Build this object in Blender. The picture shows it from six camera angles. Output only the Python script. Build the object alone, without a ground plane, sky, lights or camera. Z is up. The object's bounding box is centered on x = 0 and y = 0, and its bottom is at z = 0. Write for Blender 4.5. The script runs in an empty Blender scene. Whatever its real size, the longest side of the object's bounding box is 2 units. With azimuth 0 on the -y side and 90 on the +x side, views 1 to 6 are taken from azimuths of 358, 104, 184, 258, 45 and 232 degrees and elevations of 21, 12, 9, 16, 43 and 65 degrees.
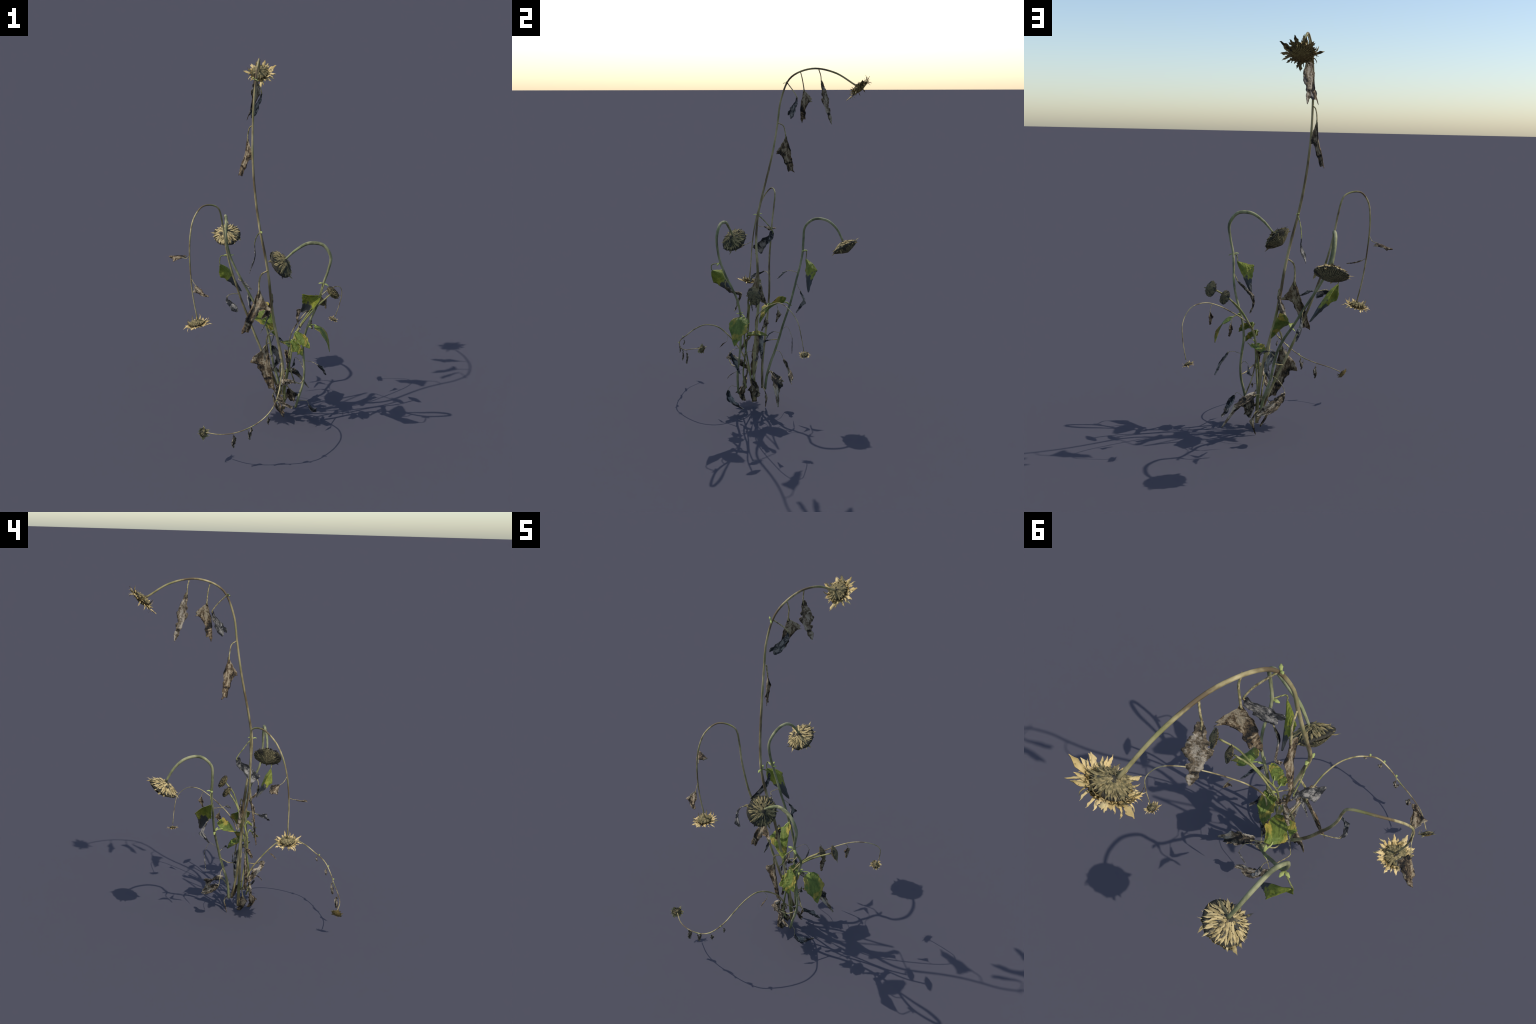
"""Withered sunflower plant: eight stems, drooping heads, wilted leaves."""
import bpy, math, random
from mathutils import Vector, Matrix, noise

random.seed(7)
V = Vector

# ------------------------------------------------------------------ helpers
def lerp(a, b, t):
    return a + (b - a) * t

def smooth(t):
    t = max(0.0, min(1.0, t))
    return t * t * (3 - 2 * t)

def catmull(pts, t):
    """Catmull-Rom through pts, t in 0..1."""
    n = len(pts)
    if n == 1:
        return V(pts[0])
    x = t * (n - 1)
    k = min(int(x), n - 2)
    f = x - k
    p1, p2 = V(pts[k]), V(pts[k + 1])
    p0 = V(pts[k - 1]) if k > 0 else p1 * 2 - p2
    p3 = V(pts[k + 2]) if k + 2 < n else p2 * 2 - p1
    return 0.5 * (2 * p1 + (p2 - p0) * f + (2 * p0 - 5 * p1 + 4 * p2 - p3) * f * f
                  + (3 * p1 - p0 - 3 * p2 + p3) * f ** 3)

def interp(vals, t):
    x = t * (len(vals) - 1)
    k = min(int(x), len(vals) - 2)
    return lerp(vals[k], vals[k + 1], smooth(x - k) * 0.5 + (x - k) * 0.5)

def new_mesh_object(name, verts, faces, mat, parent=None, smooth_shade=True):
    me = bpy.data.meshes.new(name)
    me.from_pydata([tuple(v) for v in verts], [], faces)
    me.update()
    if smooth_shade:
        me.polygons.foreach_set('use_smooth', [True] * len(me.polygons))
    if mat:
        me.materials.append(mat)
    ob = bpy.data.objects.new(name, me)
    bpy.context.scene.collection.objects.link(ob)
    ob.parent = parent
    return ob

def tube(name, pts, radius_at, mat, parent=None, steps=60, sides=12, ridge=0.05, ridges=5, cap=True, seed=0):
    """Sweep a slightly ribbed round section along a spine."""
    ring_pts = [catmull(pts, i / steps) for i in range(steps + 1)]
    verts, faces = [], []
    tan = (ring_pts[1] - ring_pts[0]).normalized()
    ref = V((1, 0, 0)) if abs(tan.x) < 0.8 else V((0, 1, 0))
    nrm = (ref - tan * ref.dot(tan)).normalized()
    for i, p in enumerate(ring_pts):
        a = ring_pts[max(i - 1, 0)]
        b = ring_pts[min(i + 1, steps)]
        tan = (b - a).normalized()
        nrm = (nrm - tan * nrm.dot(tan)).normalized()
        bi = tan.cross(nrm)
        t = i / steps
        r = radius_at(t) * (1 + 0.07 * noise.noise(V((t * 23, seed * 3.1, 0))))
        for j in range(sides):
            th = 2 * math.pi * j / sides
            rr = r * (1 + ridge * math.sin(ridges * th + 2.0 * t + seed))
            verts.append(p + nrm * (math.cos(th) * rr) + bi * (math.sin(th) * rr))
    for i in range(steps):
        for j in range(sides):
            k = (j + 1) % sides
            faces.append((i * sides + j, i * sides + k, (i + 1) * sides + k, (i + 1) * sides + j))
    if cap:
        faces.append(tuple(reversed(range(sides))))
        faces.append(tuple(range(steps * sides, (steps + 1) * sides)))
    ob = new_mesh_object(name, verts, faces, mat, parent)
    # texture space: the same tube laid straight, so that streaks follow the bends
    length = sum((ring_pts[i + 1] - ring_pts[i]).length for i in range(steps))
    flat = bpy.data.meshes.new('straight_' + name)
    flat.from_pydata([(0.5 * math.cos(2 * math.pi * j / sides), 0.5 * math.sin(2 * math.pi * j / sides), i / steps)
                      for i in range(steps + 1) for j in range(sides)], [], faces)
    ob.data.texture_mesh = flat
    return ob

# ------------------------------------------------------------------ materials
class Nodes:
    def __init__(self, name, rough=0.8, spec=0.15):
        self.mat = bpy.data.materials.new(name)
        self.mat.use_nodes = True
        self.t = self.mat.node_tree
        self.bsdf = next(n for n in self.t.nodes if n.type == 'BSDF_PRINCIPLED')
        self.bsdf.inputs['Roughness'].default_value = rough
        self.bsdf.inputs['Specular IOR Level'].default_value = spec
        self.coord = self.t.nodes.new('ShaderNodeTexCoord').outputs['Object']

    def link(self, a, b):
        self.t.links.new(a, b)

    def mapped(self, scale=(1, 1, 1), loc=(0, 0, 0), src=None):
        m = self.t.nodes.new('ShaderNodeMapping')
        m.inputs['Scale'].default_value = scale
        m.inputs['Location'].default_value = loc
        self.link(src or self.coord, m.inputs['Vector'])
        return m.outputs['Vector']

    def noise(self, vec, scale, detail=4, rough=0.6, dist=0.0):
        n = self.t.nodes.new('ShaderNodeTexNoise')
        n.inputs['Scale'].default_value = scale
        n.inputs['Detail'].default_value = detail
        n.inputs['Roughness'].default_value = rough
        n.inputs['Distortion'].default_value = dist
        self.link(vec, n.inputs['Vector'])
        return n.outputs['Fac']

    def ramp(self, fac, stops, mode='LINEAR'):
        r = self.t.nodes.new('ShaderNodeValToRGB')
        r.color_ramp.interpolation = mode
        els = r.color_ramp.elements
        while len(els) < len(stops):
            els.new(0.5)
        for e, (pos, col) in zip(els, stops):
            e.position = pos
            c = (col,) * 3 if isinstance(col, (int, float)) else col
            e.color = (*c, 1)
        self.link(fac, r.inputs['Fac'])
        return r.outputs['Color']

    def mix(self, fac, a, b, mode='MIX'):
        m = self.t.nodes.new('ShaderNodeMix')
        m.data_type = 'RGBA'
        m.blend_type = mode
        for sock, val in ((m.inputs['Factor'], fac), (m.inputs[6], a), (m.inputs[7], b)):
            if hasattr(val, 'links') or hasattr(val, 'is_linked'):
                self.link(val, sock)
            elif isinstance(val, (int, float)):
                sock.default_value = val
            else:
                sock.default_value = (*val, 1)
        return m.outputs[2]

    def math(self, op, a, b=0.0, c=0.0):
        m = self.t.nodes.new('ShaderNodeMath')
        m.operation = op
        for s, v in zip(m.inputs, (a, b, c)):
            if hasattr(v, 'is_linked'):
                self.link(v, s)
            else:
                s.default_value = v
        return m.outputs[0]

    def axis(self, which, src=None):
        s = self.t.nodes.new('ShaderNodeSeparateXYZ')
        self.link(src or self.coord, s.inputs[0])
        return s.outputs['XYZ'.index(which)]

    def random(self):
        return self.t.nodes.new('ShaderNodeObjectInfo').outputs['Random']

    def bump(self, height, strength=0.4, dist=0.002):
        b = self.t.nodes.new('ShaderNodeBump')
        b.inputs['Strength'].default_value = strength
        b.inputs['Distance'].default_value = dist
        self.link(height, b.inputs['Height'])
        self.link(b.outputs[0], self.bsdf.inputs['Normal'])

    def color(self, c):
        self.link(c, self.bsdf.inputs['Base Color'])

    def thin(self, c, amount=0.25):
        """Let some light through, as dry leaves do."""
        tr = self.t.nodes.new('ShaderNodeBsdfTranslucent')
        self.link(c, tr.inputs['Color'])
        mx = self.t.nodes.new('ShaderNodeMixShader')
        mx.inputs[0].default_value = amount
        out = next(n for n in self.t.nodes if n.type == 'OUTPUT_MATERIAL')
        self.link(self.bsdf.outputs[0], mx.inputs[1])
        self.link(tr.outputs[0], mx.inputs[2])
        self.link(mx.outputs[0], out.inputs['Surface'])

def stem_material(name, light, mid, dark, patch, patch_amount):
    n = Nodes(name, 0.7, 0.2)
    n.coord = n.t.nodes['Texture Coordinate'].outputs['Generated']
    streak = n.noise(n.mapped((1, 1, 1.2)), 5.0, 4, 0.6)
    col = n.ramp(streak, [(0.41, dark), (0.5, mid), (0.58, light)])
    blot = n.noise(n.mapped((0.25, 0.25, 1)), 9, 3, 0.6)
    col = n.mix(n.ramp(blot, [(patch_amount - 0.08, 0.0), (patch_amount + 0.1, 0.8)]), col, patch)
    fine = n.noise(n.mapped((1, 1, 6)), 14, 2)
    col = n.mix(0.25, col, n.ramp(fine, [(0.3, 0.35), (0.7, 1.0)]), 'MULTIPLY')
    n.color(col)
    n.bump(streak, 0.35, 0.001)
    return n.mat

M_STEM_TAN = stem_material('dry_stem', (0.5, 0.41, 0.21), (0.34, 0.275, 0.13), (0.14, 0.1, 0.052), (0.16, 0.175, 0.055), 0.58)
M_STEM_GREEN = stem_material('green_stem', (0.32, 0.31, 0.165), (0.225, 0.225, 0.11), (0.125, 0.13, 0.068), (0.25, 0.285, 0.115), 0.62)
M_STEM_OLIVE = stem_material('olive_stem', (0.33, 0.3, 0.12), (0.21, 0.2, 0.075), (0.1, 0.1, 0.04), (0.17, 0.22, 0.06), 0.56)

def dead_leaf_material(name, pale, brown, dark, pale_at, scale=3.2, panel=0.0, split=0.0):
    """Leaf space: Y runs base (0) to tip (1), X across."""
    n = Nodes(name, 0.85, 0.1)
    v = n.mapped((1.0, 0.75, 1.0))
    broad = n.noise(v, scale, 4, 0.62, 0.6)
    fine = n.noise(v, scale * 6, 5, 0.65, 0.4)
    f = n.math('ADD', n.math('MULTIPLY', broad, 0.72), n.math('MULTIPLY', fine, 0.28))
    x, y = n.axis('X'), n.axis('Y')
    flap = n.math('MULTIPLY', n.math('MAXIMUM', n.math('SUBTRACT', 1.0, n.math('MULTIPLY', n.math('ABSOLUTE', n.math('ADD', x, 0.09)), 9.0)), 0.0),
                  n.math('MINIMUM', n.math('MAXIMUM', n.math('MULTIPLY', n.math('SUBTRACT', 0.55, y), 5.0), 0.0), 1.0))
    f = n.math('ADD', f, n.math('MULTIPLY', flap, panel))
    f = n.math('ADD', f, n.math('MULTIPLY', n.math('MINIMUM', n.math('MAXIMUM', n.math('MULTIPLY', x, 14.0), -1.0), 1.0), split))
    col = n.ramp(f, [(pale_at - 0.09, dark), (pale_at - 0.045, tuple(0.55 * a + 0.45 * b for a, b in zip(dark, brown))),
                     (pale_at - 0.005, brown), (pale_at + 0.035, pale), (pale_at + 0.16, tuple(min(1, 1.25 * x) for x in pale))])
    vein = n.noise(n.mapped((14, 2.0, 14)), 2.4, 3, 0.6, 1.2)
    col = n.mix(0.5, col, n.ramp(vein, [(0.32, 0.35), (0.55, 1.0)]), 'MULTIPLY')
    n.color(col)
    n.bump(fine, 0.5, 0.02)
    n.thin(col, 0.16)
    return n.mat

M_DEAD = dead_leaf_material('dead_leaf_brown', (0.43, 0.345, 0.225), (0.21, 0.145, 0.082), (0.028, 0.026, 0.024), 0.525, 4.2, 0.1)
M_DEAD_PALE = dead_leaf_material('dead_leaf_pale', (0.52, 0.44, 0.33), (0.25, 0.19, 0.12), (0.03, 0.029, 0.028), 0.505, 4.2)
M_DEAD_GREY = dead_leaf_material('dead_leaf_grey', (0.36, 0.33, 0.29), (0.13, 0.125, 0.118), (0.035, 0.036, 0.038), 0.52, 4.0, 0.0, 0.045)

def living_leaf_material(name, green, deep, yellow, wither, ylevel, wlevel, side=1.7, along=0.25):
    n = Nodes(name, 0.55, 0.3)
    x = n.axis('X')
    y = n.axis('Y')
    nz = n.noise(n.mapped((1, 0.8, 1)), 3.2, 4, 0.6)
    base = n.ramp(n.noise(n.mapped((1, 1, 1)), 7, 3), [(0.3, deep), (0.65, green)])
    vein = n.noise(n.mapped((9, 1.5, 9)), 2.0, 2, 0.5, 0.8)
    base = n.mix(0.35, base, n.ramp(vein, [(0.35, 0.5), (0.6, 1.0)]), 'MULTIPLY')
    x = n.math('MAXIMUM', n.math('MULTIPLY', x, side), n.math('MULTIPLY', x, -side * 0.45))
    edge = n.math('ADD', x, n.math('MULTIPLY', y, along))
    edge = n.math('ADD', edge, n.math('MULTIPLY', n.math('SUBTRACT', nz, 0.5), 2.2))
    col = n.mix(n.ramp(edge, [(ylevel - 0.12, 0.0), (ylevel + 0.12, 1.0)]), base, yellow)
    col = n.mix(n.ramp(edge, [(wlevel - 0.06, 0.0), (wlevel + 0.06, 1.0)]), col, wither)
    n.color(col)
    n.bump(vein, 0.4, 0.03)
    n.thin(col, 0.28)
    return n.mat

M_GREEN = living_leaf_material('green_leaf', (0.25, 0.31, 0.06), (0.12, 0.17, 0.03), (0.5, 0.38, 0.07), (0.1, 0.068, 0.04), 0.36, 0.56)
M_GREEN_HALF = living_leaf_material('half_dead_leaf', (0.3, 0.33, 0.04), (0.16, 0.2, 0.03), (0.42, 0.4, 0.06), (0.085, 0.085, 0.08), 0.42, 0.52, 0.35, 1.0)

def plain_material(name, a, b, scale=60, rough=0.8, thin=0.0, use_random=0.0, dark=None):
    n = Nodes(name, rough, 0.12)
    f = n.noise(n.mapped(), scale, 4, 0.6)
    if use_random:
        f = n.math('ADD', n.math('MULTIPLY', f, 1 - use_random), n.math('MULTIPLY', n.random(), use_random))
    stops = [(0.3, a), (0.7, b)]
    if dark:
        stops = [(0.3, dark), (0.42, a), (0.64, b)]
    col = n.ramp(f, stops)
    n.color(col)
    n.bump(f, 0.3, 0.001)
    if thin:
        n.thin(col, thin)
    return n.mat

M_PETAL = plain_material('dry_petal', (0.47, 0.33, 0.12), (0.74, 0.56, 0.27), 3, 0.75, 0.0, 0.35)
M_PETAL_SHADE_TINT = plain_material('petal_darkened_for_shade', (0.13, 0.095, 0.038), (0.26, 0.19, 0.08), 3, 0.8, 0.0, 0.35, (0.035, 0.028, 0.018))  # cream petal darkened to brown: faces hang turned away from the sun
M_PETAL_DULL = plain_material('dull_petal', (0.22, 0.19, 0.07), (0.36, 0.31, 0.14), 3, 0.8, 0.0, 0.3)
M_STIPULE = plain_material('fresh_stipule', (0.29, 0.35, 0.08), (0.52, 0.54, 0.21), 40, 0.6, 0.2)
M_BRACT = plain_material('dry_bract', (0.3, 0.225, 0.095), (0.52, 0.4, 0.19), 3.0, 0.85, 0.0, 0.45, (0.055, 0.055, 0.05))
M_BRACT_DARK = plain_material('dark_bract', (0.12, 0.105, 0.05), (0.3, 0.235, 0.11), 3.0, 0.85, 0.0, 0.45, (0.035, 0.036, 0.034))
M_BRACT_SMALL = plain_material('small_bract', (0.13, 0.11, 0.052), (0.34, 0.265, 0.125), 130, 0.85, 0.0, 0.0, (0.035, 0.036, 0.034))
M_RECEPTACLE = plain_material('receptacle', (0.02, 0.02, 0.02), (0.075, 0.065, 0.042), 160)

def seed_disc_material(name, a, b, c, rays=46):
    """Radial stripes round the head axis (object Z)."""
    n = Nodes(name, 0.85, 0.1)
    ang = n.math('ARCTAN2', n.axis('Y'), n.axis('X'))
    wob = n.noise(n.mapped(), 70, 3)
    s = n.math('SINE', n.math('ADD', n.math('MULTIPLY', ang, rays), n.math('MULTIPLY', wob, 16)))
    f = n.math('ADD', n.math('MULTIPLY', s, 0.22), n.noise(n.mapped(), 180, 3))
    col = n.ramp(f, [(0.25, c), (0.5, a), (0.8, b)])
    n.color(col)
    n.bump(f, 0.5, 0.003)
    return n.mat

M_SEED = seed_disc_material('seed_disc', (0.11, 0.095, 0.05), (0.28, 0.23, 0.12), (0.025, 0.025, 0.02))
M_FLORET = seed_disc_material('floret_disc', (0.17, 0.12, 0.04), (0.3, 0.22, 0.08), (0.08, 0.05, 0.02), 26)

# ------------------------------------------------------------------ the plant
plant = bpy.data.objects.new('withered_sunflower', None)
bpy.context.scene.collection.objects.link(plant)
plant['label'] = 'withered sunflower plant with drooping dry heads and curled leaves'
plant['category'] = 'plant'

SPINE = {}

class Spine:
    def __init__(self, pts, radii):
        self.pts, self.radii = pts, radii

    def at(self, t):
        return catmull(self.pts, t)

    def radius(self, t):
        return interp(self.radii, t)

    def nearest(self, p):
        p = V(p)
        return min((i / 200 for i in range(201)), key=lambda t: (self.at(t) - p).length)

STEMS = {}

def make_stem(key, mat):
    s = SPINE[key]
    ob = tube('stem', s.pts, s.radius, mat, plant, steps=110, sides=14, ridge=0.06, seed=len(STEMS))
    STEMS[key] = ob
    return ob

# tall stem: spine from the ground to its flower head
SPINE['A'] = Spine([
    (0.166, -0.044, 0.038), (0.163, -0.046, 0.178), (0.146, -0.046, 0.317), (0.115, -0.043, 0.454), (0.081, -0.04, 0.59),
    (0.056, -0.043, 0.728), (0.036, -0.056, 0.866), (0.009, -0.069, 1.003), (-0.024, -0.066, 1.139), (-0.051, -0.042, 1.274),
    (-0.071, -0.011, 1.41), (-0.084, 0.017, 1.546), (-0.089, 0.039, 1.685), (-0.089, 0.06, 1.823), (-0.081, 0.119, 1.948),
    (-0.07, 0.247, 1.998), (-0.065, 0.383, 1.974), (-0.06, 0.504, 1.903),
], radii=(0.0092, 0.0085, 0.0075, 0.007, 0.0062, 0.0055, 0.0052, 0.0048))
make_stem('A', M_STEM_TAN)
# slender stem: spine from the ground to its flower head
SPINE['B'] = Spine([
    (0.141, 0.002, 0.109), (0.11, -0.008, 0.196), (0.074, -0.013, 0.282), (0.034, -0.012, 0.367), (-0.003, -0.011, 0.453),
    (-0.039, -0.01, 0.539), (-0.074, -0.011, 0.626), (-0.108, -0.017, 0.713), (-0.138, -0.026, 0.801), (-0.168, -0.03, 0.889),
    (-0.193, -0.028, 0.979), (-0.213, -0.026, 1.071), (-0.229, -0.019, 1.163), (-0.257, -0.019, 1.251), (-0.332, -0.062, 1.269),
    (-0.378, -0.118, 1.215), (-0.392, -0.158, 1.132), (-0.392, -0.182, 1.042), (-0.385, -0.196, 0.95), (-0.375, -0.204, 0.857),
    (-0.36, -0.207, 0.765), (-0.34, -0.21, 0.673),
], radii=(0.0078, 0.007, 0.0062, 0.0055, 0.0046, 0.0042, 0.0038, 0.0036))
make_stem('B', M_STEM_TAN)
# back arch stem: spine from the ground to its flower head
SPINE['C'] = Spine([
    (0.143, 0.019, 0.105), (0.129, 0.026, 0.183), (0.105, 0.042, 0.257), (0.084, 0.065, 0.331), (0.07, 0.087, 0.407),
    (0.049, 0.105, 0.482), (0.015, 0.123, 0.552), (-0.027, 0.138, 0.618), (-0.066, 0.149, 0.687), (-0.107, 0.159, 0.755),
    (-0.147, 0.17, 0.823), (-0.181, 0.177, 0.895), (-0.203, 0.177, 0.972), (-0.212, 0.185, 1.05), (-0.213, 0.244, 1.1),
    (-0.22, 0.322, 1.092), (-0.219, 0.382, 1.042), (-0.209, 0.421, 0.973),
], radii=(0.0078, 0.0074, 0.0068, 0.0064, 0.0066, 0.0072, 0.0082, 0.0062))
make_stem('C', M_STEM_GREEN)
# side arch stem: spine from the ground to its flower head
SPINE['D'] = Spine([
    (0.229, -0.123, 0.099), (0.244, -0.123, 0.175), (0.261, -0.117, 0.25), (0.265, -0.106, 0.327), (0.257, -0.101, 0.403),
    (0.248, -0.098, 0.48), (0.254, -0.097, 0.557), (0.272, -0.1, 0.632), (0.294, -0.111, 0.705), (0.309, -0.137, 0.776),
    (0.315, -0.17, 0.846), (0.323, -0.196, 0.918), (0.339, -0.206, 0.993), (0.346, -0.208, 1.069), (0.302, -0.202, 1.13),
    (0.227, -0.193, 1.133), (0.163, -0.192, 1.092), (0.111, -0.185, 1.035),
], radii=(0.0072, 0.0066, 0.0062, 0.006, 0.006, 0.0068, 0.0092, 0.0052))
make_stem('D', M_STEM_GREEN)
# twin a stem: spine from the ground to its flower head
SPINE['E1'] = Spine([
    (0.167, -0.058, 0.143), (0.17, -0.07, 0.232), (0.177, -0.084, 0.319), (0.184, -0.097, 0.408), (0.191, -0.091, 0.496),
    (0.222, -0.068, 0.575), (0.27, -0.048, 0.648), (0.328, -0.03, 0.713), (0.392, 0.009, 0.76),
], radii=(0.0045, 0.0045, 0.0045, 0.0042, 0.004))
make_stem('E1', M_STEM_OLIVE)
# twin b stem: spine from the ground to its flower head
SPINE['E2'] = Spine([
    (0.166, -0.092, 0.11), (0.164, -0.112, 0.19), (0.165, -0.105, 0.273), (0.169, -0.093, 0.355), (0.177, -0.08, 0.436),
    (0.195, -0.068, 0.517), (0.228, -0.056, 0.592), (0.271, -0.037, 0.661), (0.322, -0.003, 0.715),
], radii=(0.0045, 0.0045, 0.0045, 0.0042, 0.004))
make_stem('E2', M_STEM_OLIVE)
# thin loop stem: spine from the ground to its flower head
SPINE['F'] = Spine([
    (0.226, -0.029, 0.198), (0.195, -0.019, 0.281), (0.177, -0.019, 0.368), (0.173, -0.028, 0.456), (0.19, -0.026, 0.542),
    (0.238, 0.01, 0.607), (0.293, 0.061, 0.655), (0.348, 0.117, 0.697), (0.408, 0.176, 0.723), (0.467, 0.239, 0.709),
    (0.495, 0.294, 0.648), (0.49, 0.314, 0.562), (0.473, 0.325, 0.475),
], radii=(0.0036, 0.0034, 0.0032, 0.0028, 0.0024, 0.0021, 0.0019))
make_stem('F', M_STEM_TAN)
# trailing stem: spine from the ground to its flower head
SPINE['G'] = Spine([
    (0.148, -0.068, 0.155), (0.142, -0.088, 0.231), (0.13, -0.119, 0.303), (0.122, -0.165, 0.366), (0.12, -0.22, 0.424),
    (0.122, -0.284, 0.47), (0.12, -0.361, 0.476), (0.112, -0.432, 0.443), (0.098, -0.493, 0.394), (0.068, -0.548, 0.346),
    (0.016, -0.573, 0.293), (-0.049, -0.58, 0.248), (-0.122, -0.584, 0.218), (-0.198, -0.573, 0.2), (-0.267, -0.538, 0.185),
], radii=(0.0042, 0.004, 0.0036, 0.0032, 0.0028, 0.0025, 0.0022))
make_stem('G', M_STEM_TAN)

# ------------------------------------------------------------------ leaves
def leaf_frame(base, tip, across):
    y = V(tip) - V(base)
    length = y.length
    y.normalize()
    x = V(across)
    x = (x - y * x.dot(y))
    if x.length < 1e-5:
        x = y.orthogonal()
    x.normalize()
    z = x.cross(y)
    m = Matrix((x, y, z)).transposed().to_4x4()
    return Matrix.Translation(V(base)) @ m @ Matrix.Scale(length, 4), length

def make_blade(spine, left, right, mat, peak=0.5, base_w=0.1, tip_w=0.15, rise=1.5, fall=1.0,
               crumple=0.25, curl=0.3, tooth=0.12, seed=0, rows=44, cols=20, depth=0.6, strip=None, frayed=False):
    """A leaf blade lofted between its midrib and two edge corners."""
    L, R = V(left), V(right)
    S0 = catmull(spine, peak)
    dl, dr = L - S0, R - S0
    across = dr - dl
    width = max(across.length, 0.004)
    m, length = leaf_frame(spine[0], spine[-1], across)
    inv = m.inverted()
    off = V((seed * 7.3, seed * 3.7, seed * 1.9))
    verts, faces = [], []
    for i in range(rows + 1):
        u = i / rows
        s = catmull(spine, u)
        tang = (catmull(spine, min(1, u + 0.02)) - catmull(spine, max(0, u - 0.02))).normalized()
        w = lerp(base_w, 1, (u / peak) ** rise) if u < peak else lerp(1, tip_w, ((u - peak) / (1 - peak)) ** fall)
        if u > 0.96 and not frayed:
            w *= lerp(1, 0.55, (u - 0.96) / 0.04)
        wr = w if strip is None else lerp(0.3, 1, smooth(u / strip))
        if strip is not None and u > 0.9:     # ragged end of the shrivelled strip
            wr *= lerp(1, 0.8, (u - 0.9) / 0.1)
        for j in range(cols + 1):
            v = 2 * j / cols - 1
            d = dl if v < 0 else dr
            a = abs(v)
            edge_noise = 1 + tooth * noise.noise(V((u * 9, 5 if v < 0 else 9, 0)) + off) * 1.6 + 0.6 * tooth * noise.noise(V((u * 30, 5 if v < 0 else 9, 3)) + off)
            ww = (w if v < 0 else wr) * lerp(1, edge_noise, a)
            p = s + d * (ww * a)
            nrm = tang.cross(across).normalized()
            p += nrm * (curl * width * 0.5 * ww * (a ** 2 - 0.3))
            q = p * (16.0 / max(length * 6, 0.35)) + off
            k = crumple * min(width, 0.045) * min(1.0, 0.35 + w) * (0.35 + 0.65 * a)
            d3 = V(noise.noise_vector(q)) * (k * 0.55) + V(noise.noise_vector(q * 2.7)) * (k * 0.28)
            p += d3 - nrm * (d3.dot(nrm) * (1 - depth))
            # folds running along the blade
            p += nrm * (k * 0.5 * depth * math.sin(a * 7 + 3 * noise.noise(V((u * 3, seed, 1))) + (2 if v < 0 else 0)))
            verts.append(inv @ p)
    c1 = cols + 1
    for i in range(rows):
        for j in range(cols):
            faces.append((i * c1 + j, i * c1 + j + 1, (i + 1) * c1 + j + 1, (i + 1) * c1 + j))
    ob = new_mesh_object('leaf', verts, faces, mat, plant)
    ob.matrix_world = m
    sol = ob.modifiers.new('thickness', 'SOLIDIFY')
    sol.thickness = 0.0011 / length
    sol.offset = 0
    return ob

WILT = dict(rise=1.3, fall=0.25, strip=0.4, frayed=True)      # one flap spread out, the rest a shrivelled strip
LEAF_COUNT = [0]

def leaf(spine, left=None, right=None, petiole=None, mat=None, width=None, flat=None, pr=(0.0031, 0.0024), pmat=None, **kw):
    """Blade plus leaf stalk. Either edge corners or a width along a flat direction."""
    LEAF_COUNT[0] += 1
    seed = LEAF_COUNT[0]
    peak = kw.get('peak', 0.5)
    mid = catmull(spine, peak)
    if width is not None:
        f = V(flat).normalized()
        left, right = mid - f * width * 0.5, mid + f * width * 0.5
    blade = make_blade(spine, left, right, mat, seed=seed, **kw)
    if petiole:
        pts = [V(p) for p in petiole] + [V(spine[0]), catmull(spine, 0.12)]
        pet = tube('petiole', pts, lambda t: lerp(pr[0], pr[1], t), pmat or M_STEM_TAN, None, steps=24, sides=8, seed=seed)
        pet.parent = blade
        pet.matrix_parent_inverse = blade.matrix_world.inverted()
    return blade

def stipule(at, out, size, mat=None, width=0.5):
    """Small ear-shaped leaflet at a stem node."""
    out = V(out).normalized()
    p = V(at)
    side = out.cross(V((0, 0, 1)))
    if side.length < 0.1:
        side = V((1, 0, 0))
    side.normalize()
    up = V((0, 0, 1))
    spine = [p, p + out * size * 0.5 + up * size * 0.18, p + out * size]
    b = make_blade(spine, spine[1] - side * size * width * 0.5, spine[1] + side * size * width * 0.5, mat or M_STIPULE,
                   peak=0.5, base_w=0.5, tip_w=0.35, crumple=0.12, curl=0.5, seed=int(1000 * size + 100 * p.x), rows=12, cols=8)
    b.name = 'stipule'
    return b


UP = V((0, 0, 1))
# --- leaves of the tall stem
leaf([(-0.082, 0.3, 1.928), (-0.085, 0.312, 1.88), (-0.08, 0.327, 1.82), (-0.082, 0.345, 1.75), (-0.077, 0.365, 1.681)], petiole=[(-0.067, 0.288, 1.992), (-0.078, 0.297, 1.96)],
     width=0.05, flat=(0.65, 0.76, 0.05), mat=M_DEAD_PALE, peak=0.45, base_w=0.2, tip_w=0.2, rise=0.6, fall=1.6, crumple=0.55, curl=0.02, depth=0.15, tooth=0.6)
leaf([(-0.081, 0.198, 1.884), (-0.083, 0.194, 1.84), (-0.09, 0.188, 1.78), (-0.109, 0.192, 1.712)], (-0.045, 0.262, 1.804), (-0.098, 0.176, 1.79), [(-0.072, 0.178, 1.985), (-0.069, 0.189, 1.947), (-0.076, 0.195, 1.91)],
     mat=M_DEAD, peak=0.44, base_w=0.04, tip_w=0.16, **WILT, crumple=0.4, curl=0.02, depth=0.15, tooth=0.2, pr=(0.0028, 0.0035))
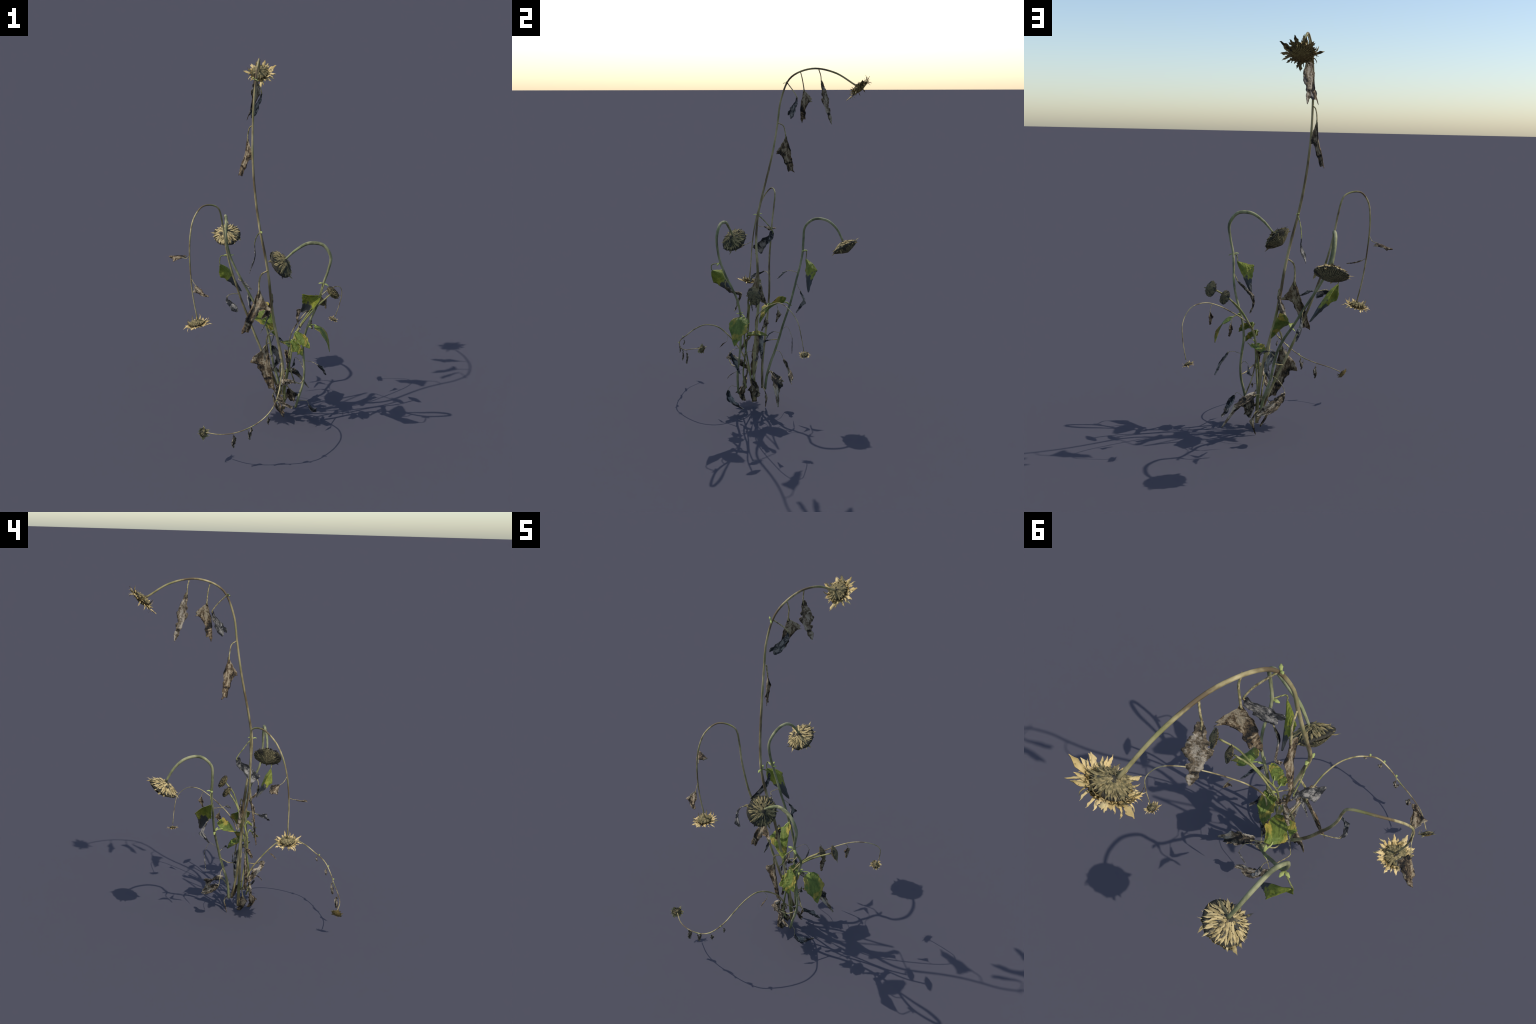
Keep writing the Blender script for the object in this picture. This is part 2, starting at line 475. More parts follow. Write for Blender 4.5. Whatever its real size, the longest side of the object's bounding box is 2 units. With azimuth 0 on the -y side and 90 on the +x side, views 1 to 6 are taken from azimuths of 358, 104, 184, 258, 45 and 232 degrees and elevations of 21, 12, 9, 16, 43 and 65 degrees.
leaf([(-0.047, 0.166, 1.834), (-0.052, 0.16, 1.81), (-0.068, 0.14, 1.78), (-0.098, 0.112, 1.736)], (-0.104, 0.1, 1.752), (-0.085, 0.128, 1.72), [(-0.086, 0.098, 1.918), (-0.058, 0.142, 1.87)],
     mat=M_DEAD_GREY, peak=0.86, base_w=0.35, tip_w=0.9, rise=0.7, crumple=0.5, curl=0.03, depth=0.15)
leaf([(-0.112, 0.083, 1.61), (-0.114, 0.085, 1.55), (-0.126, 0.096, 1.48), (-0.147, 0.11, 1.4)], (-0.08, 0.026, 1.498), (-0.13, 0.108, 1.508), [(-0.09, 0.042, 1.687), (-0.105, 0.071, 1.669), (-0.112, 0.08, 1.63)],
     mat=M_DEAD, peak=0.48, base_w=0.04, tip_w=0.2, **WILT, crumple=0.4, curl=0.1, depth=0.5, tooth=0.2, pr=(0.0028, 0.0038))
leaf([(-0.049, 0.02, 1.043), (-0.046, 0.01, 1.01), (-0.044, -0.02, 0.98), (-0.06, -0.06, 0.94), (-0.069, -0.085, 0.918)], (-0.068, -0.104, 0.936), (-0.07, -0.065, 0.9), [(-0.024, -0.062, 1.141), (-0.041, -0.02, 1.095)],
     mat=M_DEAD_GREY, peak=0.9, base_w=0.4, tip_w=0.8, rise=0.5, crumple=0.45, curl=0.04, depth=0.2, pmat=M_STEM_OLIVE)
leaf([(-0.014, -0.07, 0.8), (-0.024, -0.076, 0.73), (-0.045, -0.085, 0.66), (-0.076, -0.09, 0.553)], (0.056, -0.1, 0.69), (-0.058, -0.082, 0.69), [(0.028, -0.068, 0.918), (-0.006, -0.068, 0.894), (-0.016, -0.066, 0.85)],
     mat=M_DEAD, peak=0.44, base_w=0.06, tip_w=0.16, **WILT, crumple=0.45, curl=0.06, depth=0.6, tooth=0.25, pr=(0.0042, 0.0052))
leaf([(0.05, -0.1, 0.68), (0.035, -0.098, 0.63), (0.003, -0.094, 0.548)], width=0.02, flat=(0.5, 0.8, 0), mat=M_DEAD_GREY, peak=0.4, crumple=0.3)
leaf([(0.066, -0.025, 0.73), (0.052, -0.02, 0.68), (0.036, -0.012, 0.625), (0.012, -0.005, 0.595)], width=0.038, flat=(0.9, -0.4, 0.2), petiole=[(0.055, -0.043, 0.73), (0.06, -0.03, 0.765)],
     mat=M_DEAD_PALE, peak=0.5, base_w=0.4, tip_w=0.3, crumple=0.5, curl=0.7)
leaf([(0.046, -0.058, 0.46), (0.05, -0.06, 0.38), (0.066, -0.062, 0.28), (0.09, -0.068, 0.183)], (-0.051, -0.034, 0.322), (0.08, -0.07, 0.33), [(0.092, -0.04, 0.55), (0.06, -0.055, 0.54), (0.044, -0.06, 0.5)],
     mat=M_DEAD, peak=0.42, base_w=0.06, tip_w=0.17, **WILT, crumple=0.45, curl=0.1, depth=0.6, tooth=0.2, pr=(0.0044, 0.0055))
# --- leaves of the slender stem
leaf([(-0.432, -0.139, 1.002), (-0.46, -0.11, 0.993), (-0.507, -0.076, 0.984)], (-0.488, -0.108, 0.977), (-0.42, -0.086, 0.999), [(-0.392, -0.184, 1.033), (-0.408, -0.162, 1.008)], mat=M_DEAD, peak=0.45, base_w=0.2, tip_w=0.2, rise=0.8, fall=0.8, crumple=0.4, depth=0.4, pr=(0.0018, 0.0012))
leaf([(-0.353, -0.245, 0.891), (-0.325, -0.28, 0.878), (-0.283, -0.319, 0.861)], (-0.361, -0.305, 0.871), (-0.316, -0.27, 0.868), [(-0.377, -0.206, 0.909), (-0.365, -0.226, 0.897)], mat=M_DEAD, peak=0.45, base_w=0.15, tip_w=0.25, rise=1.0, fall=0.6, crumple=0.35, depth=0.4, pr=(0.0018, 0.0012))
leaf([(-0.188, -0.072, 0.758), (-0.182, -0.1, 0.745), (-0.155, -0.135, 0.73), (-0.128, -0.143, 0.7)], width=0.036, flat=(0.5, 0.3, 0.7), petiole=[(-0.126, -0.028, 0.756), (-0.165, -0.05, 0.763)], mat=M_DEAD_GREY, peak=0.72, base_w=0.3, tip_w=0.5, crumple=0.4, depth=0.4, pr=(0.002, 0.0015))
# --- leaves of the two arching green stems
leaf([(0.306, -0.251, 0.862), (0.27, -0.224, 0.825), (0.245, -0.186, 0.765), (0.221, -0.15, 0.717)], (0.224, -0.193, 0.848), (0.291, -0.236, 0.79), [(0.324, -0.2, 0.912), (0.313, -0.247, 0.9), (0.308, -0.256, 0.88)],
     mat=M_GREEN_HALF, peak=0.33, base_w=0.12, tip_w=0.1, rise=0.9, fall=0.7, crumple=0.25, curl=0.7, pmat=M_STEM_OLIVE)
leaf([(-0.238, 0.187, 0.84), (-0.2, 0.215, 0.8), (-0.152, 0.216, 0.73), (-0.108, 0.229, 0.66)], (-0.177, 0.26, 0.792), (-0.214, 0.176, 0.769), [(-0.189, 0.178, 0.898), (-0.232, 0.19, 0.893), (-0.241, 0.188, 0.865)],
     mat=M_GREEN_HALF, peak=0.36, base_w=0.12, tip_w=0.1, rise=0.9, fall=0.7, crumple=0.25, curl=0.7, pmat=M_STEM_OLIVE)
leaf([(0.29, -0.175, 0.765), (0.253, -0.163, 0.733), (0.212, -0.114, 0.702), (0.204, -0.128, 0.658), (0.225, -0.147, 0.606)], width=0.03, flat=(0.5, -0.6, -0.3), petiole=[(0.313, -0.158, 0.815), (0.303, -0.175, 0.79)], mat=M_DEAD_PALE, peak=0.45, crumple=0.45, base_w=0.3, tip_w=0.35, rise=0.6, curl=0.3, tooth=0.3)
leaf([(-0.012, 0.098, 0.613), (0.006, 0.06, 0.612), (0.045, 0.015, 0.58), (0.098, -0.025, 0.503)], (-0.015, -0.016, 0.58), (0.045, 0.08, 0.647), [(-0.012, 0.132, 0.6), (-0.012, 0.115, 0.612)],
     mat=M_GREEN, peak=0.42, base_w=0.55, tip_w=0.05, rise=0.5, fall=1.3, crumple=0.14, curl=0.25, pmat=M_STIPULE, pr=(0.0032, 0.0028))
leaf([(0.305, -0.062, 0.6), (0.34, -0.078, 0.59), (0.375, -0.085, 0.535), (0.4, -0.094, 0.45)], (0.348, -0.14, 0.56), (0.374, -0.025, 0.54), [(0.268, -0.094, 0.603), (0.288, -0.078, 0.606)],
     mat=M_GREEN, peak=0.45, base_w=0.5, tip_w=0.05, rise=0.5, fall=1.2, crumple=0.12, curl=0.1, pmat=M_STIPULE, pr=(0.0032, 0.0028))
leaf([(-0.07, 0.19, 0.674), (-0.068, 0.21, 0.617), (-0.043, 0.168, 0.545)], (-0.075, 0.2, 0.615), (-0.055, 0.226, 0.602), [(-0.09, 0.155, 0.727), (-0.072, 0.175, 0.695)], mat=M_DEAD_GREY, peak=0.5, rise=0.7, crumple=0.5, tooth=0.3, pr=(0.0015, 0.001))
leaf([(-0.118, 0.094, 0.786), (-0.09, 0.075, 0.775), (-0.047, 0.047, 0.751)], width=0.02, flat=(0.2, 0.1, 0.9), petiole=[(-0.12, 0.163, 0.778), (-0.131, 0.11, 0.786)], mat=M_DEAD_GREY, peak=0.5, crumple=0.4, pr=(0.0018, 0.0012))
leaf([(0.334, -0.14, 0.389), (0.362, -0.108, 0.347), (0.394, -0.064, 0.285)], (0.361, -0.125, 0.35), (0.366, -0.086, 0.34), [(0.264, -0.104, 0.393), (0.3, -0.122, 0.398)], mat=M_DEAD_GREY, peak=0.45, base_w=0.25, tip_w=0.25, rise=0.7, crumple=0.45, curl=0.4, tooth=0.3, pr=(0.0012, 0.001))
leaf([(0.1, 0.175, 0.43), (0.09, 0.174, 0.38), (0.073, 0.168, 0.318)], width=0.01, flat=(0.7, 0.6, 0), petiole=[(0.055, 0.1, 0.462), (0.091, 0.145, 0.491)], mat=M_DEAD_GREY, peak=0.5, crumple=0.3, pr=(0.001, 0.0008))
leaf([(0.01, 0.103, 0.253), (0.035, 0.13, 0.222), (0.08, 0.155, 0.195), (0.144, 0.18, 0.159)], (0.06, 0.125, 0.236), (0.052, 0.15, 0.18), [(0.083, 0.064, 0.333), (0.05, 0.085, 0.32), (0.022, 0.095, 0.285)], mat=M_DEAD_PALE, peak=0.4, base_w=0.4, tip_w=0.3, rise=0.6, crumple=0.45, curl=0.5, tooth=0.25, pr=(0.0016, 0.0012))
leaf([(0.16, 0.063, 0.228), (0.195, 0.09, 0.215), (0.245, 0.112, 0.175), (0.325, 0.14, 0.076)], (0.226, 0.074, 0.208), (0.222, 0.143, 0.186), [(0.13, 0.03, 0.19), (0.145, 0.048, 0.222)], mat=M_DEAD_PALE, peak=0.45, base_w=0.35, tip_w=0.12, rise=0.6, crumple=0.4, curl=0.4, tooth=0.25)
leaf([(0.3, -0.166, 0.143), (0.318, -0.158, 0.108), (0.338, -0.12, 0.076), (0.355, -0.06, 0.056)], (0.346, -0.163, 0.098), (0.312, -0.12, 0.078), [(0.238, -0.124, 0.14), (0.285, -0.15, 0.163)], mat=M_DEAD_GREY, peak=0.45, crumple=0.4, base_w=0.2, tip_w=0.25, rise=0.7, fall=0.8, tooth=0.25, pr=(0.001, 0.0008))
leaf([(0.207, -0.19, 0.305), (0.165, -0.195, 0.316), (0.142, -0.165, 0.275), (0.118, -0.106, 0.214)], (0.164, -0.2, 0.298), (0.134, -0.143, 0.282), [(0.263, -0.116, 0.275), (0.24, -0.16, 0.278)], mat=M_DEAD_PALE, peak=0.5, base_w=0.25, tip_w=0.5, rise=0.7, crumple=0.5, curl=0.6, tooth=0.3)
leaf([(0.085, -0.02, 0.435), (0.11, -0.006, 0.385), (0.115, -0.004, 0.33), (0.09, -0.014, 0.275)], width=0.034, flat=(0.9, -0.3, 0.2), mat=M_DEAD_GREY, peak=0.5, base_w=0.5, tip_w=0.3, rise=0.6, crumple=0.5, curl=0.6, tooth=0.3)
leaf([(0.035, 0.02, 0.382), (0.055, -0.005, 0.377), (0.09, -0.03, 0.37)], width=0.02, flat=(0.3, 0.3, 0.9), petiole=[(0.07, 0.087, 0.402), (0.035, 0.05, 0.388)], mat=M_DEAD_GREY, peak=0.5, crumple=0.4)
leaf([(0.15, -0.066, 0.437), (0.165, -0.095, 0.395), (0.166, -0.122, 0.345)], width=0.034, flat=(0.6, 0.6, 0.3), petiole=[(0.178, -0.088, 0.41), (0.165, -0.07, 0.43)], mat=M_DEAD, peak=0.45, base_w=0.3, tip_w=0.25, rise=0.7, crumple=0.5, curl=0.6)
leaf([(0.212, -0.012, 0.355), (0.207, -0.015, 0.31), (0.186, -0.038, 0.295)], width=0.022, flat=(0.7, 0.5, 0.2), petiole=[(0.263, -0.106, 0.335), (0.24, -0.06, 0.366), (0.218, -0.02, 0.366)], mat=M_DEAD_GREY, peak=0.5, crumple=0.5, pr=(0.0014, 0.001))
leaf([(0.095, 0.062, 0.458), (0.125, 0.04, 0.448), (0.15, 0.03, 0.425)], width=0.018, flat=(0.3, 0.5, 0.7), petiole=[(0.062, 0.096, 0.44)], mat=M_DEAD_GREY, peak=0.4, crumple=0.4, pr=(0.0014, 0.001))
# --- leaves of the twin stems
leaf([(0.2, -0.094, 0.568), (0.232, -0.118, 0.552), (0.258, -0.14, 0.53), (0.281, -0.155, 0.5)], (0.208, -0.146, 0.512), (0.26, -0.106, 0.54), [(0.198, -0.088, 0.51), (0.2, -0.086, 0.55)], mat=M_GREEN, peak=0.45, base_w=0.35, tip_w=0.08, rise=0.8, crumple=0.2, curl=0.5, tooth=0.25, pmat=M_STIPULE)
leaf([(0.18, -0.108, 0.525), (0.202, -0.128, 0.508), (0.224, -0.14, 0.485), (0.244, -0.148, 0.45)], (0.186, -0.159, 0.465), (0.229, -0.118, 0.49), [(0.19, -0.095, 0.48), (0.182, -0.098, 0.51)], mat=M_GREEN, peak=0.45, base_w=0.35, tip_w=0.08, rise=0.8, crumple=0.2, curl=0.5, tooth=0.25, pmat=M_STIPULE)
leaf([(0.2, -0.068, 0.46), (0.18, -0.03, 0.462), (0.15, 0.01, 0.452), (0.125, 0.033, 0.437)], (0.205, -0.01, 0.453), (0.13, -0.03, 0.452), [(0.182, -0.085, 0.44), (0.195, -0.078, 0.455)], mat=M_GREEN, peak=0.45, base_w=0.6, tip_w=0.08, rise=0.6, crumple=0.2, curl=0.4, pmat=M_STIPULE)
# --- leaves of the thin looping stem
leaf([(0.294, 0.061, 0.601), (0.297, 0.058, 0.57), (0.31, 0.043, 0.525)], (0.307, 0.085, 0.572), (0.29, 0.047, 0.562), [(0.273, 0.042, 0.637), (0.285, 0.055, 0.628)], mat=M_DEAD, peak=0.42, base_w=0.08, tip_w=0.25, rise=1.2, fall=0.5, crumple=0.3, pr=(0.0014, 0.001))
leaf([(0.387, 0.157, 0.678), (0.386, 0.156, 0.65), (0.389, 0.145, 0.606)], (0.396, 0.178, 0.652), (0.375, 0.146, 0.645), [(0.375, 0.145, 0.71), (0.384, 0.153, 0.698)], mat=M_DEAD, peak=0.42, base_w=0.08, tip_w=0.25, rise=1.2, fall=0.5, crumple=0.3, pr=(0.0014, 0.001))
# --- small leaves of the trailing stem
leaf([(0.146, -0.221, 0.389), (0.143, -0.245, 0.368), (0.137, -0.267, 0.345)], width=0.014, flat=(0.7, 0, 0.7), petiole=[(0.121, -0.22, 0.424), (0.14, -0.215, 0.402)], mat=M_DEAD, peak=0.5, crumple=0.3, pr=(0.001, 0.0008))
for t, ln, w, dx in ((0.6, 0.03, 0.012, 0.3), (0.68, 0.045, 0.016, 0.2), (0.76, 0.055, 0.018, -0.2), (0.8, 0.05, 0.016, 0.4), (0.87, 0.075, 0.024, 0.3)):
    p = SPINE['G'].at(t)
    leaf([p + V((dx * 0.04, 0.006, -0.014)), p + V((dx * 0.05, 0.01, -0.014 - ln * 0.5)), p + V((dx * 0.06, 0.004, -0.014 - ln))], width=w, flat=(0.7, 0.5, 0.2), petiole=[p, p + V((dx * 0.03, 0.004, -0.006))], mat=M_DEAD_PALE, peak=0.5, base_w=0.3, tip_w=0.35, crumple=0.7, tooth=0.4, pr=(0.001, 0.0008))
for t in (0.6, 0.68, 0.76):
    stipule(SPINE['G'].at(t), (0.3, -0.5, 0.5), 0.012, width=0.9)
# --- shrivelled leaves round the foot
leaf([(0.124, -0.105, 0.14), (0.135, -0.122, 0.1), (0.146, -0.128, 0.06), (0.163, -0.115, 0.028)], (0.158, -0.161, 0.072), (0.14, -0.108, 0.075), [(0.16, -0.092, 0.16), (0.138, -0.098, 0.165)], mat=M_DEAD, peak=0.5, tip_w=0.25, **WILT, crumple=0.3)
leaf([(0.097, -0.06, 0.134), (0.105, -0.066, 0.1), (0.118, -0.068, 0.06), (0.146, -0.053, 0.019)], (0.126, -0.104, 0.075), (0.11, -0.045, 0.086), [(0.15, -0.055, 0.165), (0.115, -0.055, 0.165)], mat=M_DEAD, peak=0.45, tip_w=0.22, **WILT, crumple=0.3)
leaf([(0.17, 0.02, 0.115), (0.182, 0.035, 0.085), (0.184, 0.039, 0.06), (0.165, 0.026, 0.0)], width=0.026, flat=(0.9, -0.2, 0.1), petiole=[(0.15, 0.0, 0.13)], mat=M_DEAD, peak=0.5, tip_w=0.2, crumple=0.4)
leaf([(0.113, -0.1, 0.21), (0.122, -0.108, 0.16), (0.16, -0.118, 0.118), (0.214, -0.123, 0.097)], width=0.034, flat=(0.6, 0.2, 0.6), mat=M_DEAD_PALE, peak=0.4, base_w=0.4, tip_w=0.4, rise=0.6, crumple=0.5, tooth=0.3)
leaf([(0.19, -0.06, 0.185), (0.2, -0.045, 0.155), (0.215, -0.035, 0.11), (0.222, -0.03, 0.085)], (0.24, -0.05, 0.12), (0.18, -0.02, 0.12), [(0.175, -0.07, 0.21)], mat=M_DEAD, peak=0.5, tip_w=0.3, **WILT, crumple=0.4)
leaf([(0.205, -0.15, 0.22), (0.208, -0.18, 0.2), (0.211, -0.199, 0.175)], width=0.012, flat=(0.7, 0.2, 0.3), petiole=[(0.17, -0.11, 0.23)], mat=M_DEAD, peak=0.5, crumple=0.4, pr=(0.001, 0.0008))
# --- fresh green stipules left at the nodes
for at, outs, size in (((0.322, -0.198, 0.91), ((-0.9, -0.3, 0.15), (0.9, -0.4, -0.3)), 0.03), ((-0.189, 0.178, 0.898), ((-0.8, 0.1, 0.1), (0.9, 0.1, 0.2), (-0.2, 0.9, 0.2)), 0.03),
                       ((-0.022, -0.068, 1.142), ((-0.3, 0.8, 0.3), (0.2, -0.9, 0.0)), 0.028), ((-0.012, 0.132, 0.603), ((-0.6, 0.2, -0.4), (0.3, -0.6, 0.5)), 0.028),
                       ((0.268, -0.096, 0.602), ((0.3, 0.6, 0.5), (0.5, -0.6, 0.2)), 0.026), ((-0.088, 0.088, 1.917), ((0.5, -0.4, -0.1), (-0.4, 0.2, 0.3)), 0.02),
                       ((0.188, -0.09, 0.465), ((0.5, -0.6, 0.3), (0.3, 0.4, 0.4)), 0.02)):
    for o in outs:
        stipule(at, o, size)


# ------------------------------------------------------------------ flower heads
def head_matrix(at, axis, spin=0.0):
    z = V(axis).normalized()
    x = V((0, 0, 1)).cross(z)
    x = x.normalized() if x.length > 1e-3 else V((1, 0, 0))
    y = z.cross(x)
    m = Matrix((x, y, z)).transposed().to_4x4()
    return Matrix.Translation(V(at)) @ m @ Matrix.Rotation(spin, 4, 'Z')

def lathe(profile, segs, bump=0.0, seed=0, ridges=0, ridge=0.0):
    """Revolve (r, z) pairs, with lumps and radial ridges."""
    verts, faces = [], []
    n = len(profile)
    for i, (r, z) in enumerate(profile):
        for j in range(segs):
            th = 2 * math.pi * j / segs
            c = V((math.cos(th), math.sin(th), 0))
            k = 1 + bump * noise.noise(V((c.x * 2.5, c.y * 2.5, seed + z * 30))) + ridge * math.sin(ridges * th + 5 * noise.noise(V((c.x * 2, c.y * 2, seed)))) * min(1, i / 3)
            dz = bump * 0.25 * r * noise.noise(V((c.x * r * 90, c.y * r * 90, seed + 4)))
            verts.append(V((c.x * r * k, c.y * r * k, z + dz)))
    for i in range(n - 1):
        for j in range(segs):
            k = (j + 1) % segs
            faces.append((i * segs + j, i * segs + k, (i + 1) * segs + k, (i + 1) * segs + j))
    return verts, faces

def strip_mesh(name, outline, curve, mat, cup=0.15, ragged=0.0, seed=0, face_mat=None, turn=0.0):
    """Petal / bract: unit length along X, half-width outline(u), height curve(u)."""
    rows, cols = 10, 4
    verts, faces = [], []
    for i in range(rows + 1):
        u = i / rows
        for j in range(cols + 1):
            v = 2 * j / cols - 1
            w = outline(u) * (1 + ragged * noise.noise(V((u * 6, v * 2, seed))))
            x, z = curve(u)
            verts.append((x, v * w + ragged * 0.1 * noise.noise(V((u * 3, seed, 0))), z + cup * w * (v * v - 0.4) + 0.06 * ragged * noise.noise(V((u * 5, v * 2, seed + 9)))))
    c1 = cols + 1
    for i in range(rows):
        for j in range(cols):
            faces.append((i * c1 + j, i * c1 + j + 1, (i + 1) * c1 + j + 1, (i + 1) * c1 + j))
    n, nf = len(verts), len(faces)
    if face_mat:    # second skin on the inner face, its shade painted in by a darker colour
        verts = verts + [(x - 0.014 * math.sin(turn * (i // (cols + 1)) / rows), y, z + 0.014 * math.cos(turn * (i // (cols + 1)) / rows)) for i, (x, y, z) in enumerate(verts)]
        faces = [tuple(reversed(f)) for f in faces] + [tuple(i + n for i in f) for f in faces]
    me = bpy.data.meshes.new(name)
    me.from_pydata(verts, [], faces)
    me.polygons.foreach_set('use_smooth', [True] * len(me.polygons))
    me.materials.append(mat)
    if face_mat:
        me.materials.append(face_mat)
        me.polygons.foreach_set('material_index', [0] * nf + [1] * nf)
    return me

def arc(bend):
    """Unit-length curve bending towards +Z by angle bend."""
    def f(u):
        if abs(bend) < 1e-3:
            return u, 0.0
        return math.sin(bend * u) / bend, (1 - math.cos(bend * u)) / bend
    return f

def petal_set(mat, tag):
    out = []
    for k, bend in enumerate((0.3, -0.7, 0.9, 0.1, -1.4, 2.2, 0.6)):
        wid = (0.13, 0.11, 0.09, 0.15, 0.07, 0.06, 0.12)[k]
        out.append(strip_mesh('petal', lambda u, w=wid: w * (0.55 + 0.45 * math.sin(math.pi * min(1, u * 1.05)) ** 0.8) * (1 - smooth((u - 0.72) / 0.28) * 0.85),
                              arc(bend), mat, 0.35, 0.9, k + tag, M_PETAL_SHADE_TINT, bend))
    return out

def bract_set(mat, tag):
    out = []
    for k, bend in enumerate((-0.25, -0.5, 0.1, 0.35)):
        out.append(strip_mesh('bract', lambda u: 0.2 * (0.75 + 0.4 * math.sin(math.pi * u ** 0.8)) * (1 - smooth((u - 0.5) / 0.5) * 0.93),
                              arc(bend), mat, 0.3, 0.5, k + tag))
    return out

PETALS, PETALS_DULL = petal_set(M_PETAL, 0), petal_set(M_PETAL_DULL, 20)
BRACTS, BRACTS_DARK = bract_set(M_BRACT, 40), bract_set(M_BRACT_DARK, 60)

def place_strip(me, name, parent, rng, theta, r, z, slope, length, wide=1.0, yaw=0.0, roll=0.0):
    """Child strip starting at polar (r, theta) height z, leaving at slope (radians above the rim plane)."""
    ob = bpy.data.objects.new(name, me)
    bpy.context.scene.collection.objects.link(ob)
    ob.parent = parent
    ob.matrix_basis = (Matrix.Rotation(theta, 4, 'Z') @ Matrix.Translation((r, 0, z)) @ Matrix.Rotation(yaw, 4, 'Z')
                       @ Matrix.Rotation(-slope, 4, 'Y') @ Matrix.Rotation(roll, 4, 'X')
                       @ Matrix.Diagonal((length, length * wide, length, 1)))
    return ob

def join_strips(head, pieces, mat):
    """Bracts too small to pick apart become one part."""
    verts, faces = [], []
    for ob in pieces:
        o = len(verts)
        verts += [ob.matrix_basis @ v.co for v in ob.data.vertices]
        faces += [tuple(o + i for i in p.vertices) for p in ob.data.polygons]
        bpy.data.objects.remove(ob)
    joined = new_mesh_object('bract_ring', verts, faces, mat, head)
    joined['kind'] = 'stuff'

def dome(R, zc, zr, n=9, power=2.0):
    """Profile from centre height zc to rim height zr at radius R."""
    return [(max(R * i / n, 0.0004), zr + (zc - zr) * (1 - (i / n) ** power)) for i in range(n + 1)]

def ray_head(at, axis, R, seed, count, petals, bracts, dull=False, spin=0.0, bract_n=48):
    """Head that keeps its dried ray petals. Local Z points out of the face; the stalk meets it at z = 0."""
    rng = random.Random(seed)
    m = head_matrix(at, axis, spin)
    rb = R * 0.46
    def dome_z(r):
        return R * (0.27 + 0.27 * (1 - (r / (0.74 * R)) ** 1.6))
    back = [(0.0005, 0.0)] + [(rb * t, R * 0.24 * t) for t in (0.15, 0.3, 0.45, 0.6, 0.8, 1.0)]
    back += [(R * 0.5, R * 0.3)]
    front = [(R * k, dome_z(R * k) - R * 0.03) for k in (0.45, 0.35, 0.25, 0.12, 0.005)]
    vs, fs = lathe(back + front, 48, 0.10, seed)
    head = new_mesh_object('flower_head', vs, fs, M_RECEPTACLE, plant)
    head.matrix_world = m
    vs, fs = lathe([(R * k, dome_z(R * k)) for k in (0.004, 0.08, 0.16, 0.24, 0.32, 0.4, 0.48, 0.56, 0.64)], 96, 0.2, seed + 5, 30, 0.04)
    disc = new_mesh_object('floret_disc', vs, fs, M_FLORET, head)
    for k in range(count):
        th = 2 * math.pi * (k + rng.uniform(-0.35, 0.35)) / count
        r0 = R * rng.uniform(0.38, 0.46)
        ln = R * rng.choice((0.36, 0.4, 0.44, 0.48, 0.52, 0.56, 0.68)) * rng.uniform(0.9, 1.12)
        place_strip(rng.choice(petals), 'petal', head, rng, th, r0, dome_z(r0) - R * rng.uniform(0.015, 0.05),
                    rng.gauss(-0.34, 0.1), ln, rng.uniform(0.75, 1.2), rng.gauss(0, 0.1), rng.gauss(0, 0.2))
    pieces = []
    for ring, (r, z, sl, ln) in enumerate(((0.05, 0.02, 0.42, 0.3), (0.16, 0.05, 0.4, 0.34), (0.28, 0.11, 0.36, 0.32))):
        n = int(bract_n * (0.5, 0.8, 1.0)[ring])
        for k in range(n):
            th = 2 * math.pi * (k + 0.5 * ring + rng.uniform(-0.3, 0.3)) / n
            pieces.append(place_strip(rng.choice(bracts), 'bract', head, rng, th, R * r, R * (z + 0.015), sl + rng.gauss(0, 0.08),
                          R * ln * rng.uniform(0.8, 1.3), rng.uniform(0.35, 0.6), rng.gauss(0, 0.15), rng.gauss(0, 0.3)))
    join_strips(head, pieces, M_BRACT_SMALL)
    return head

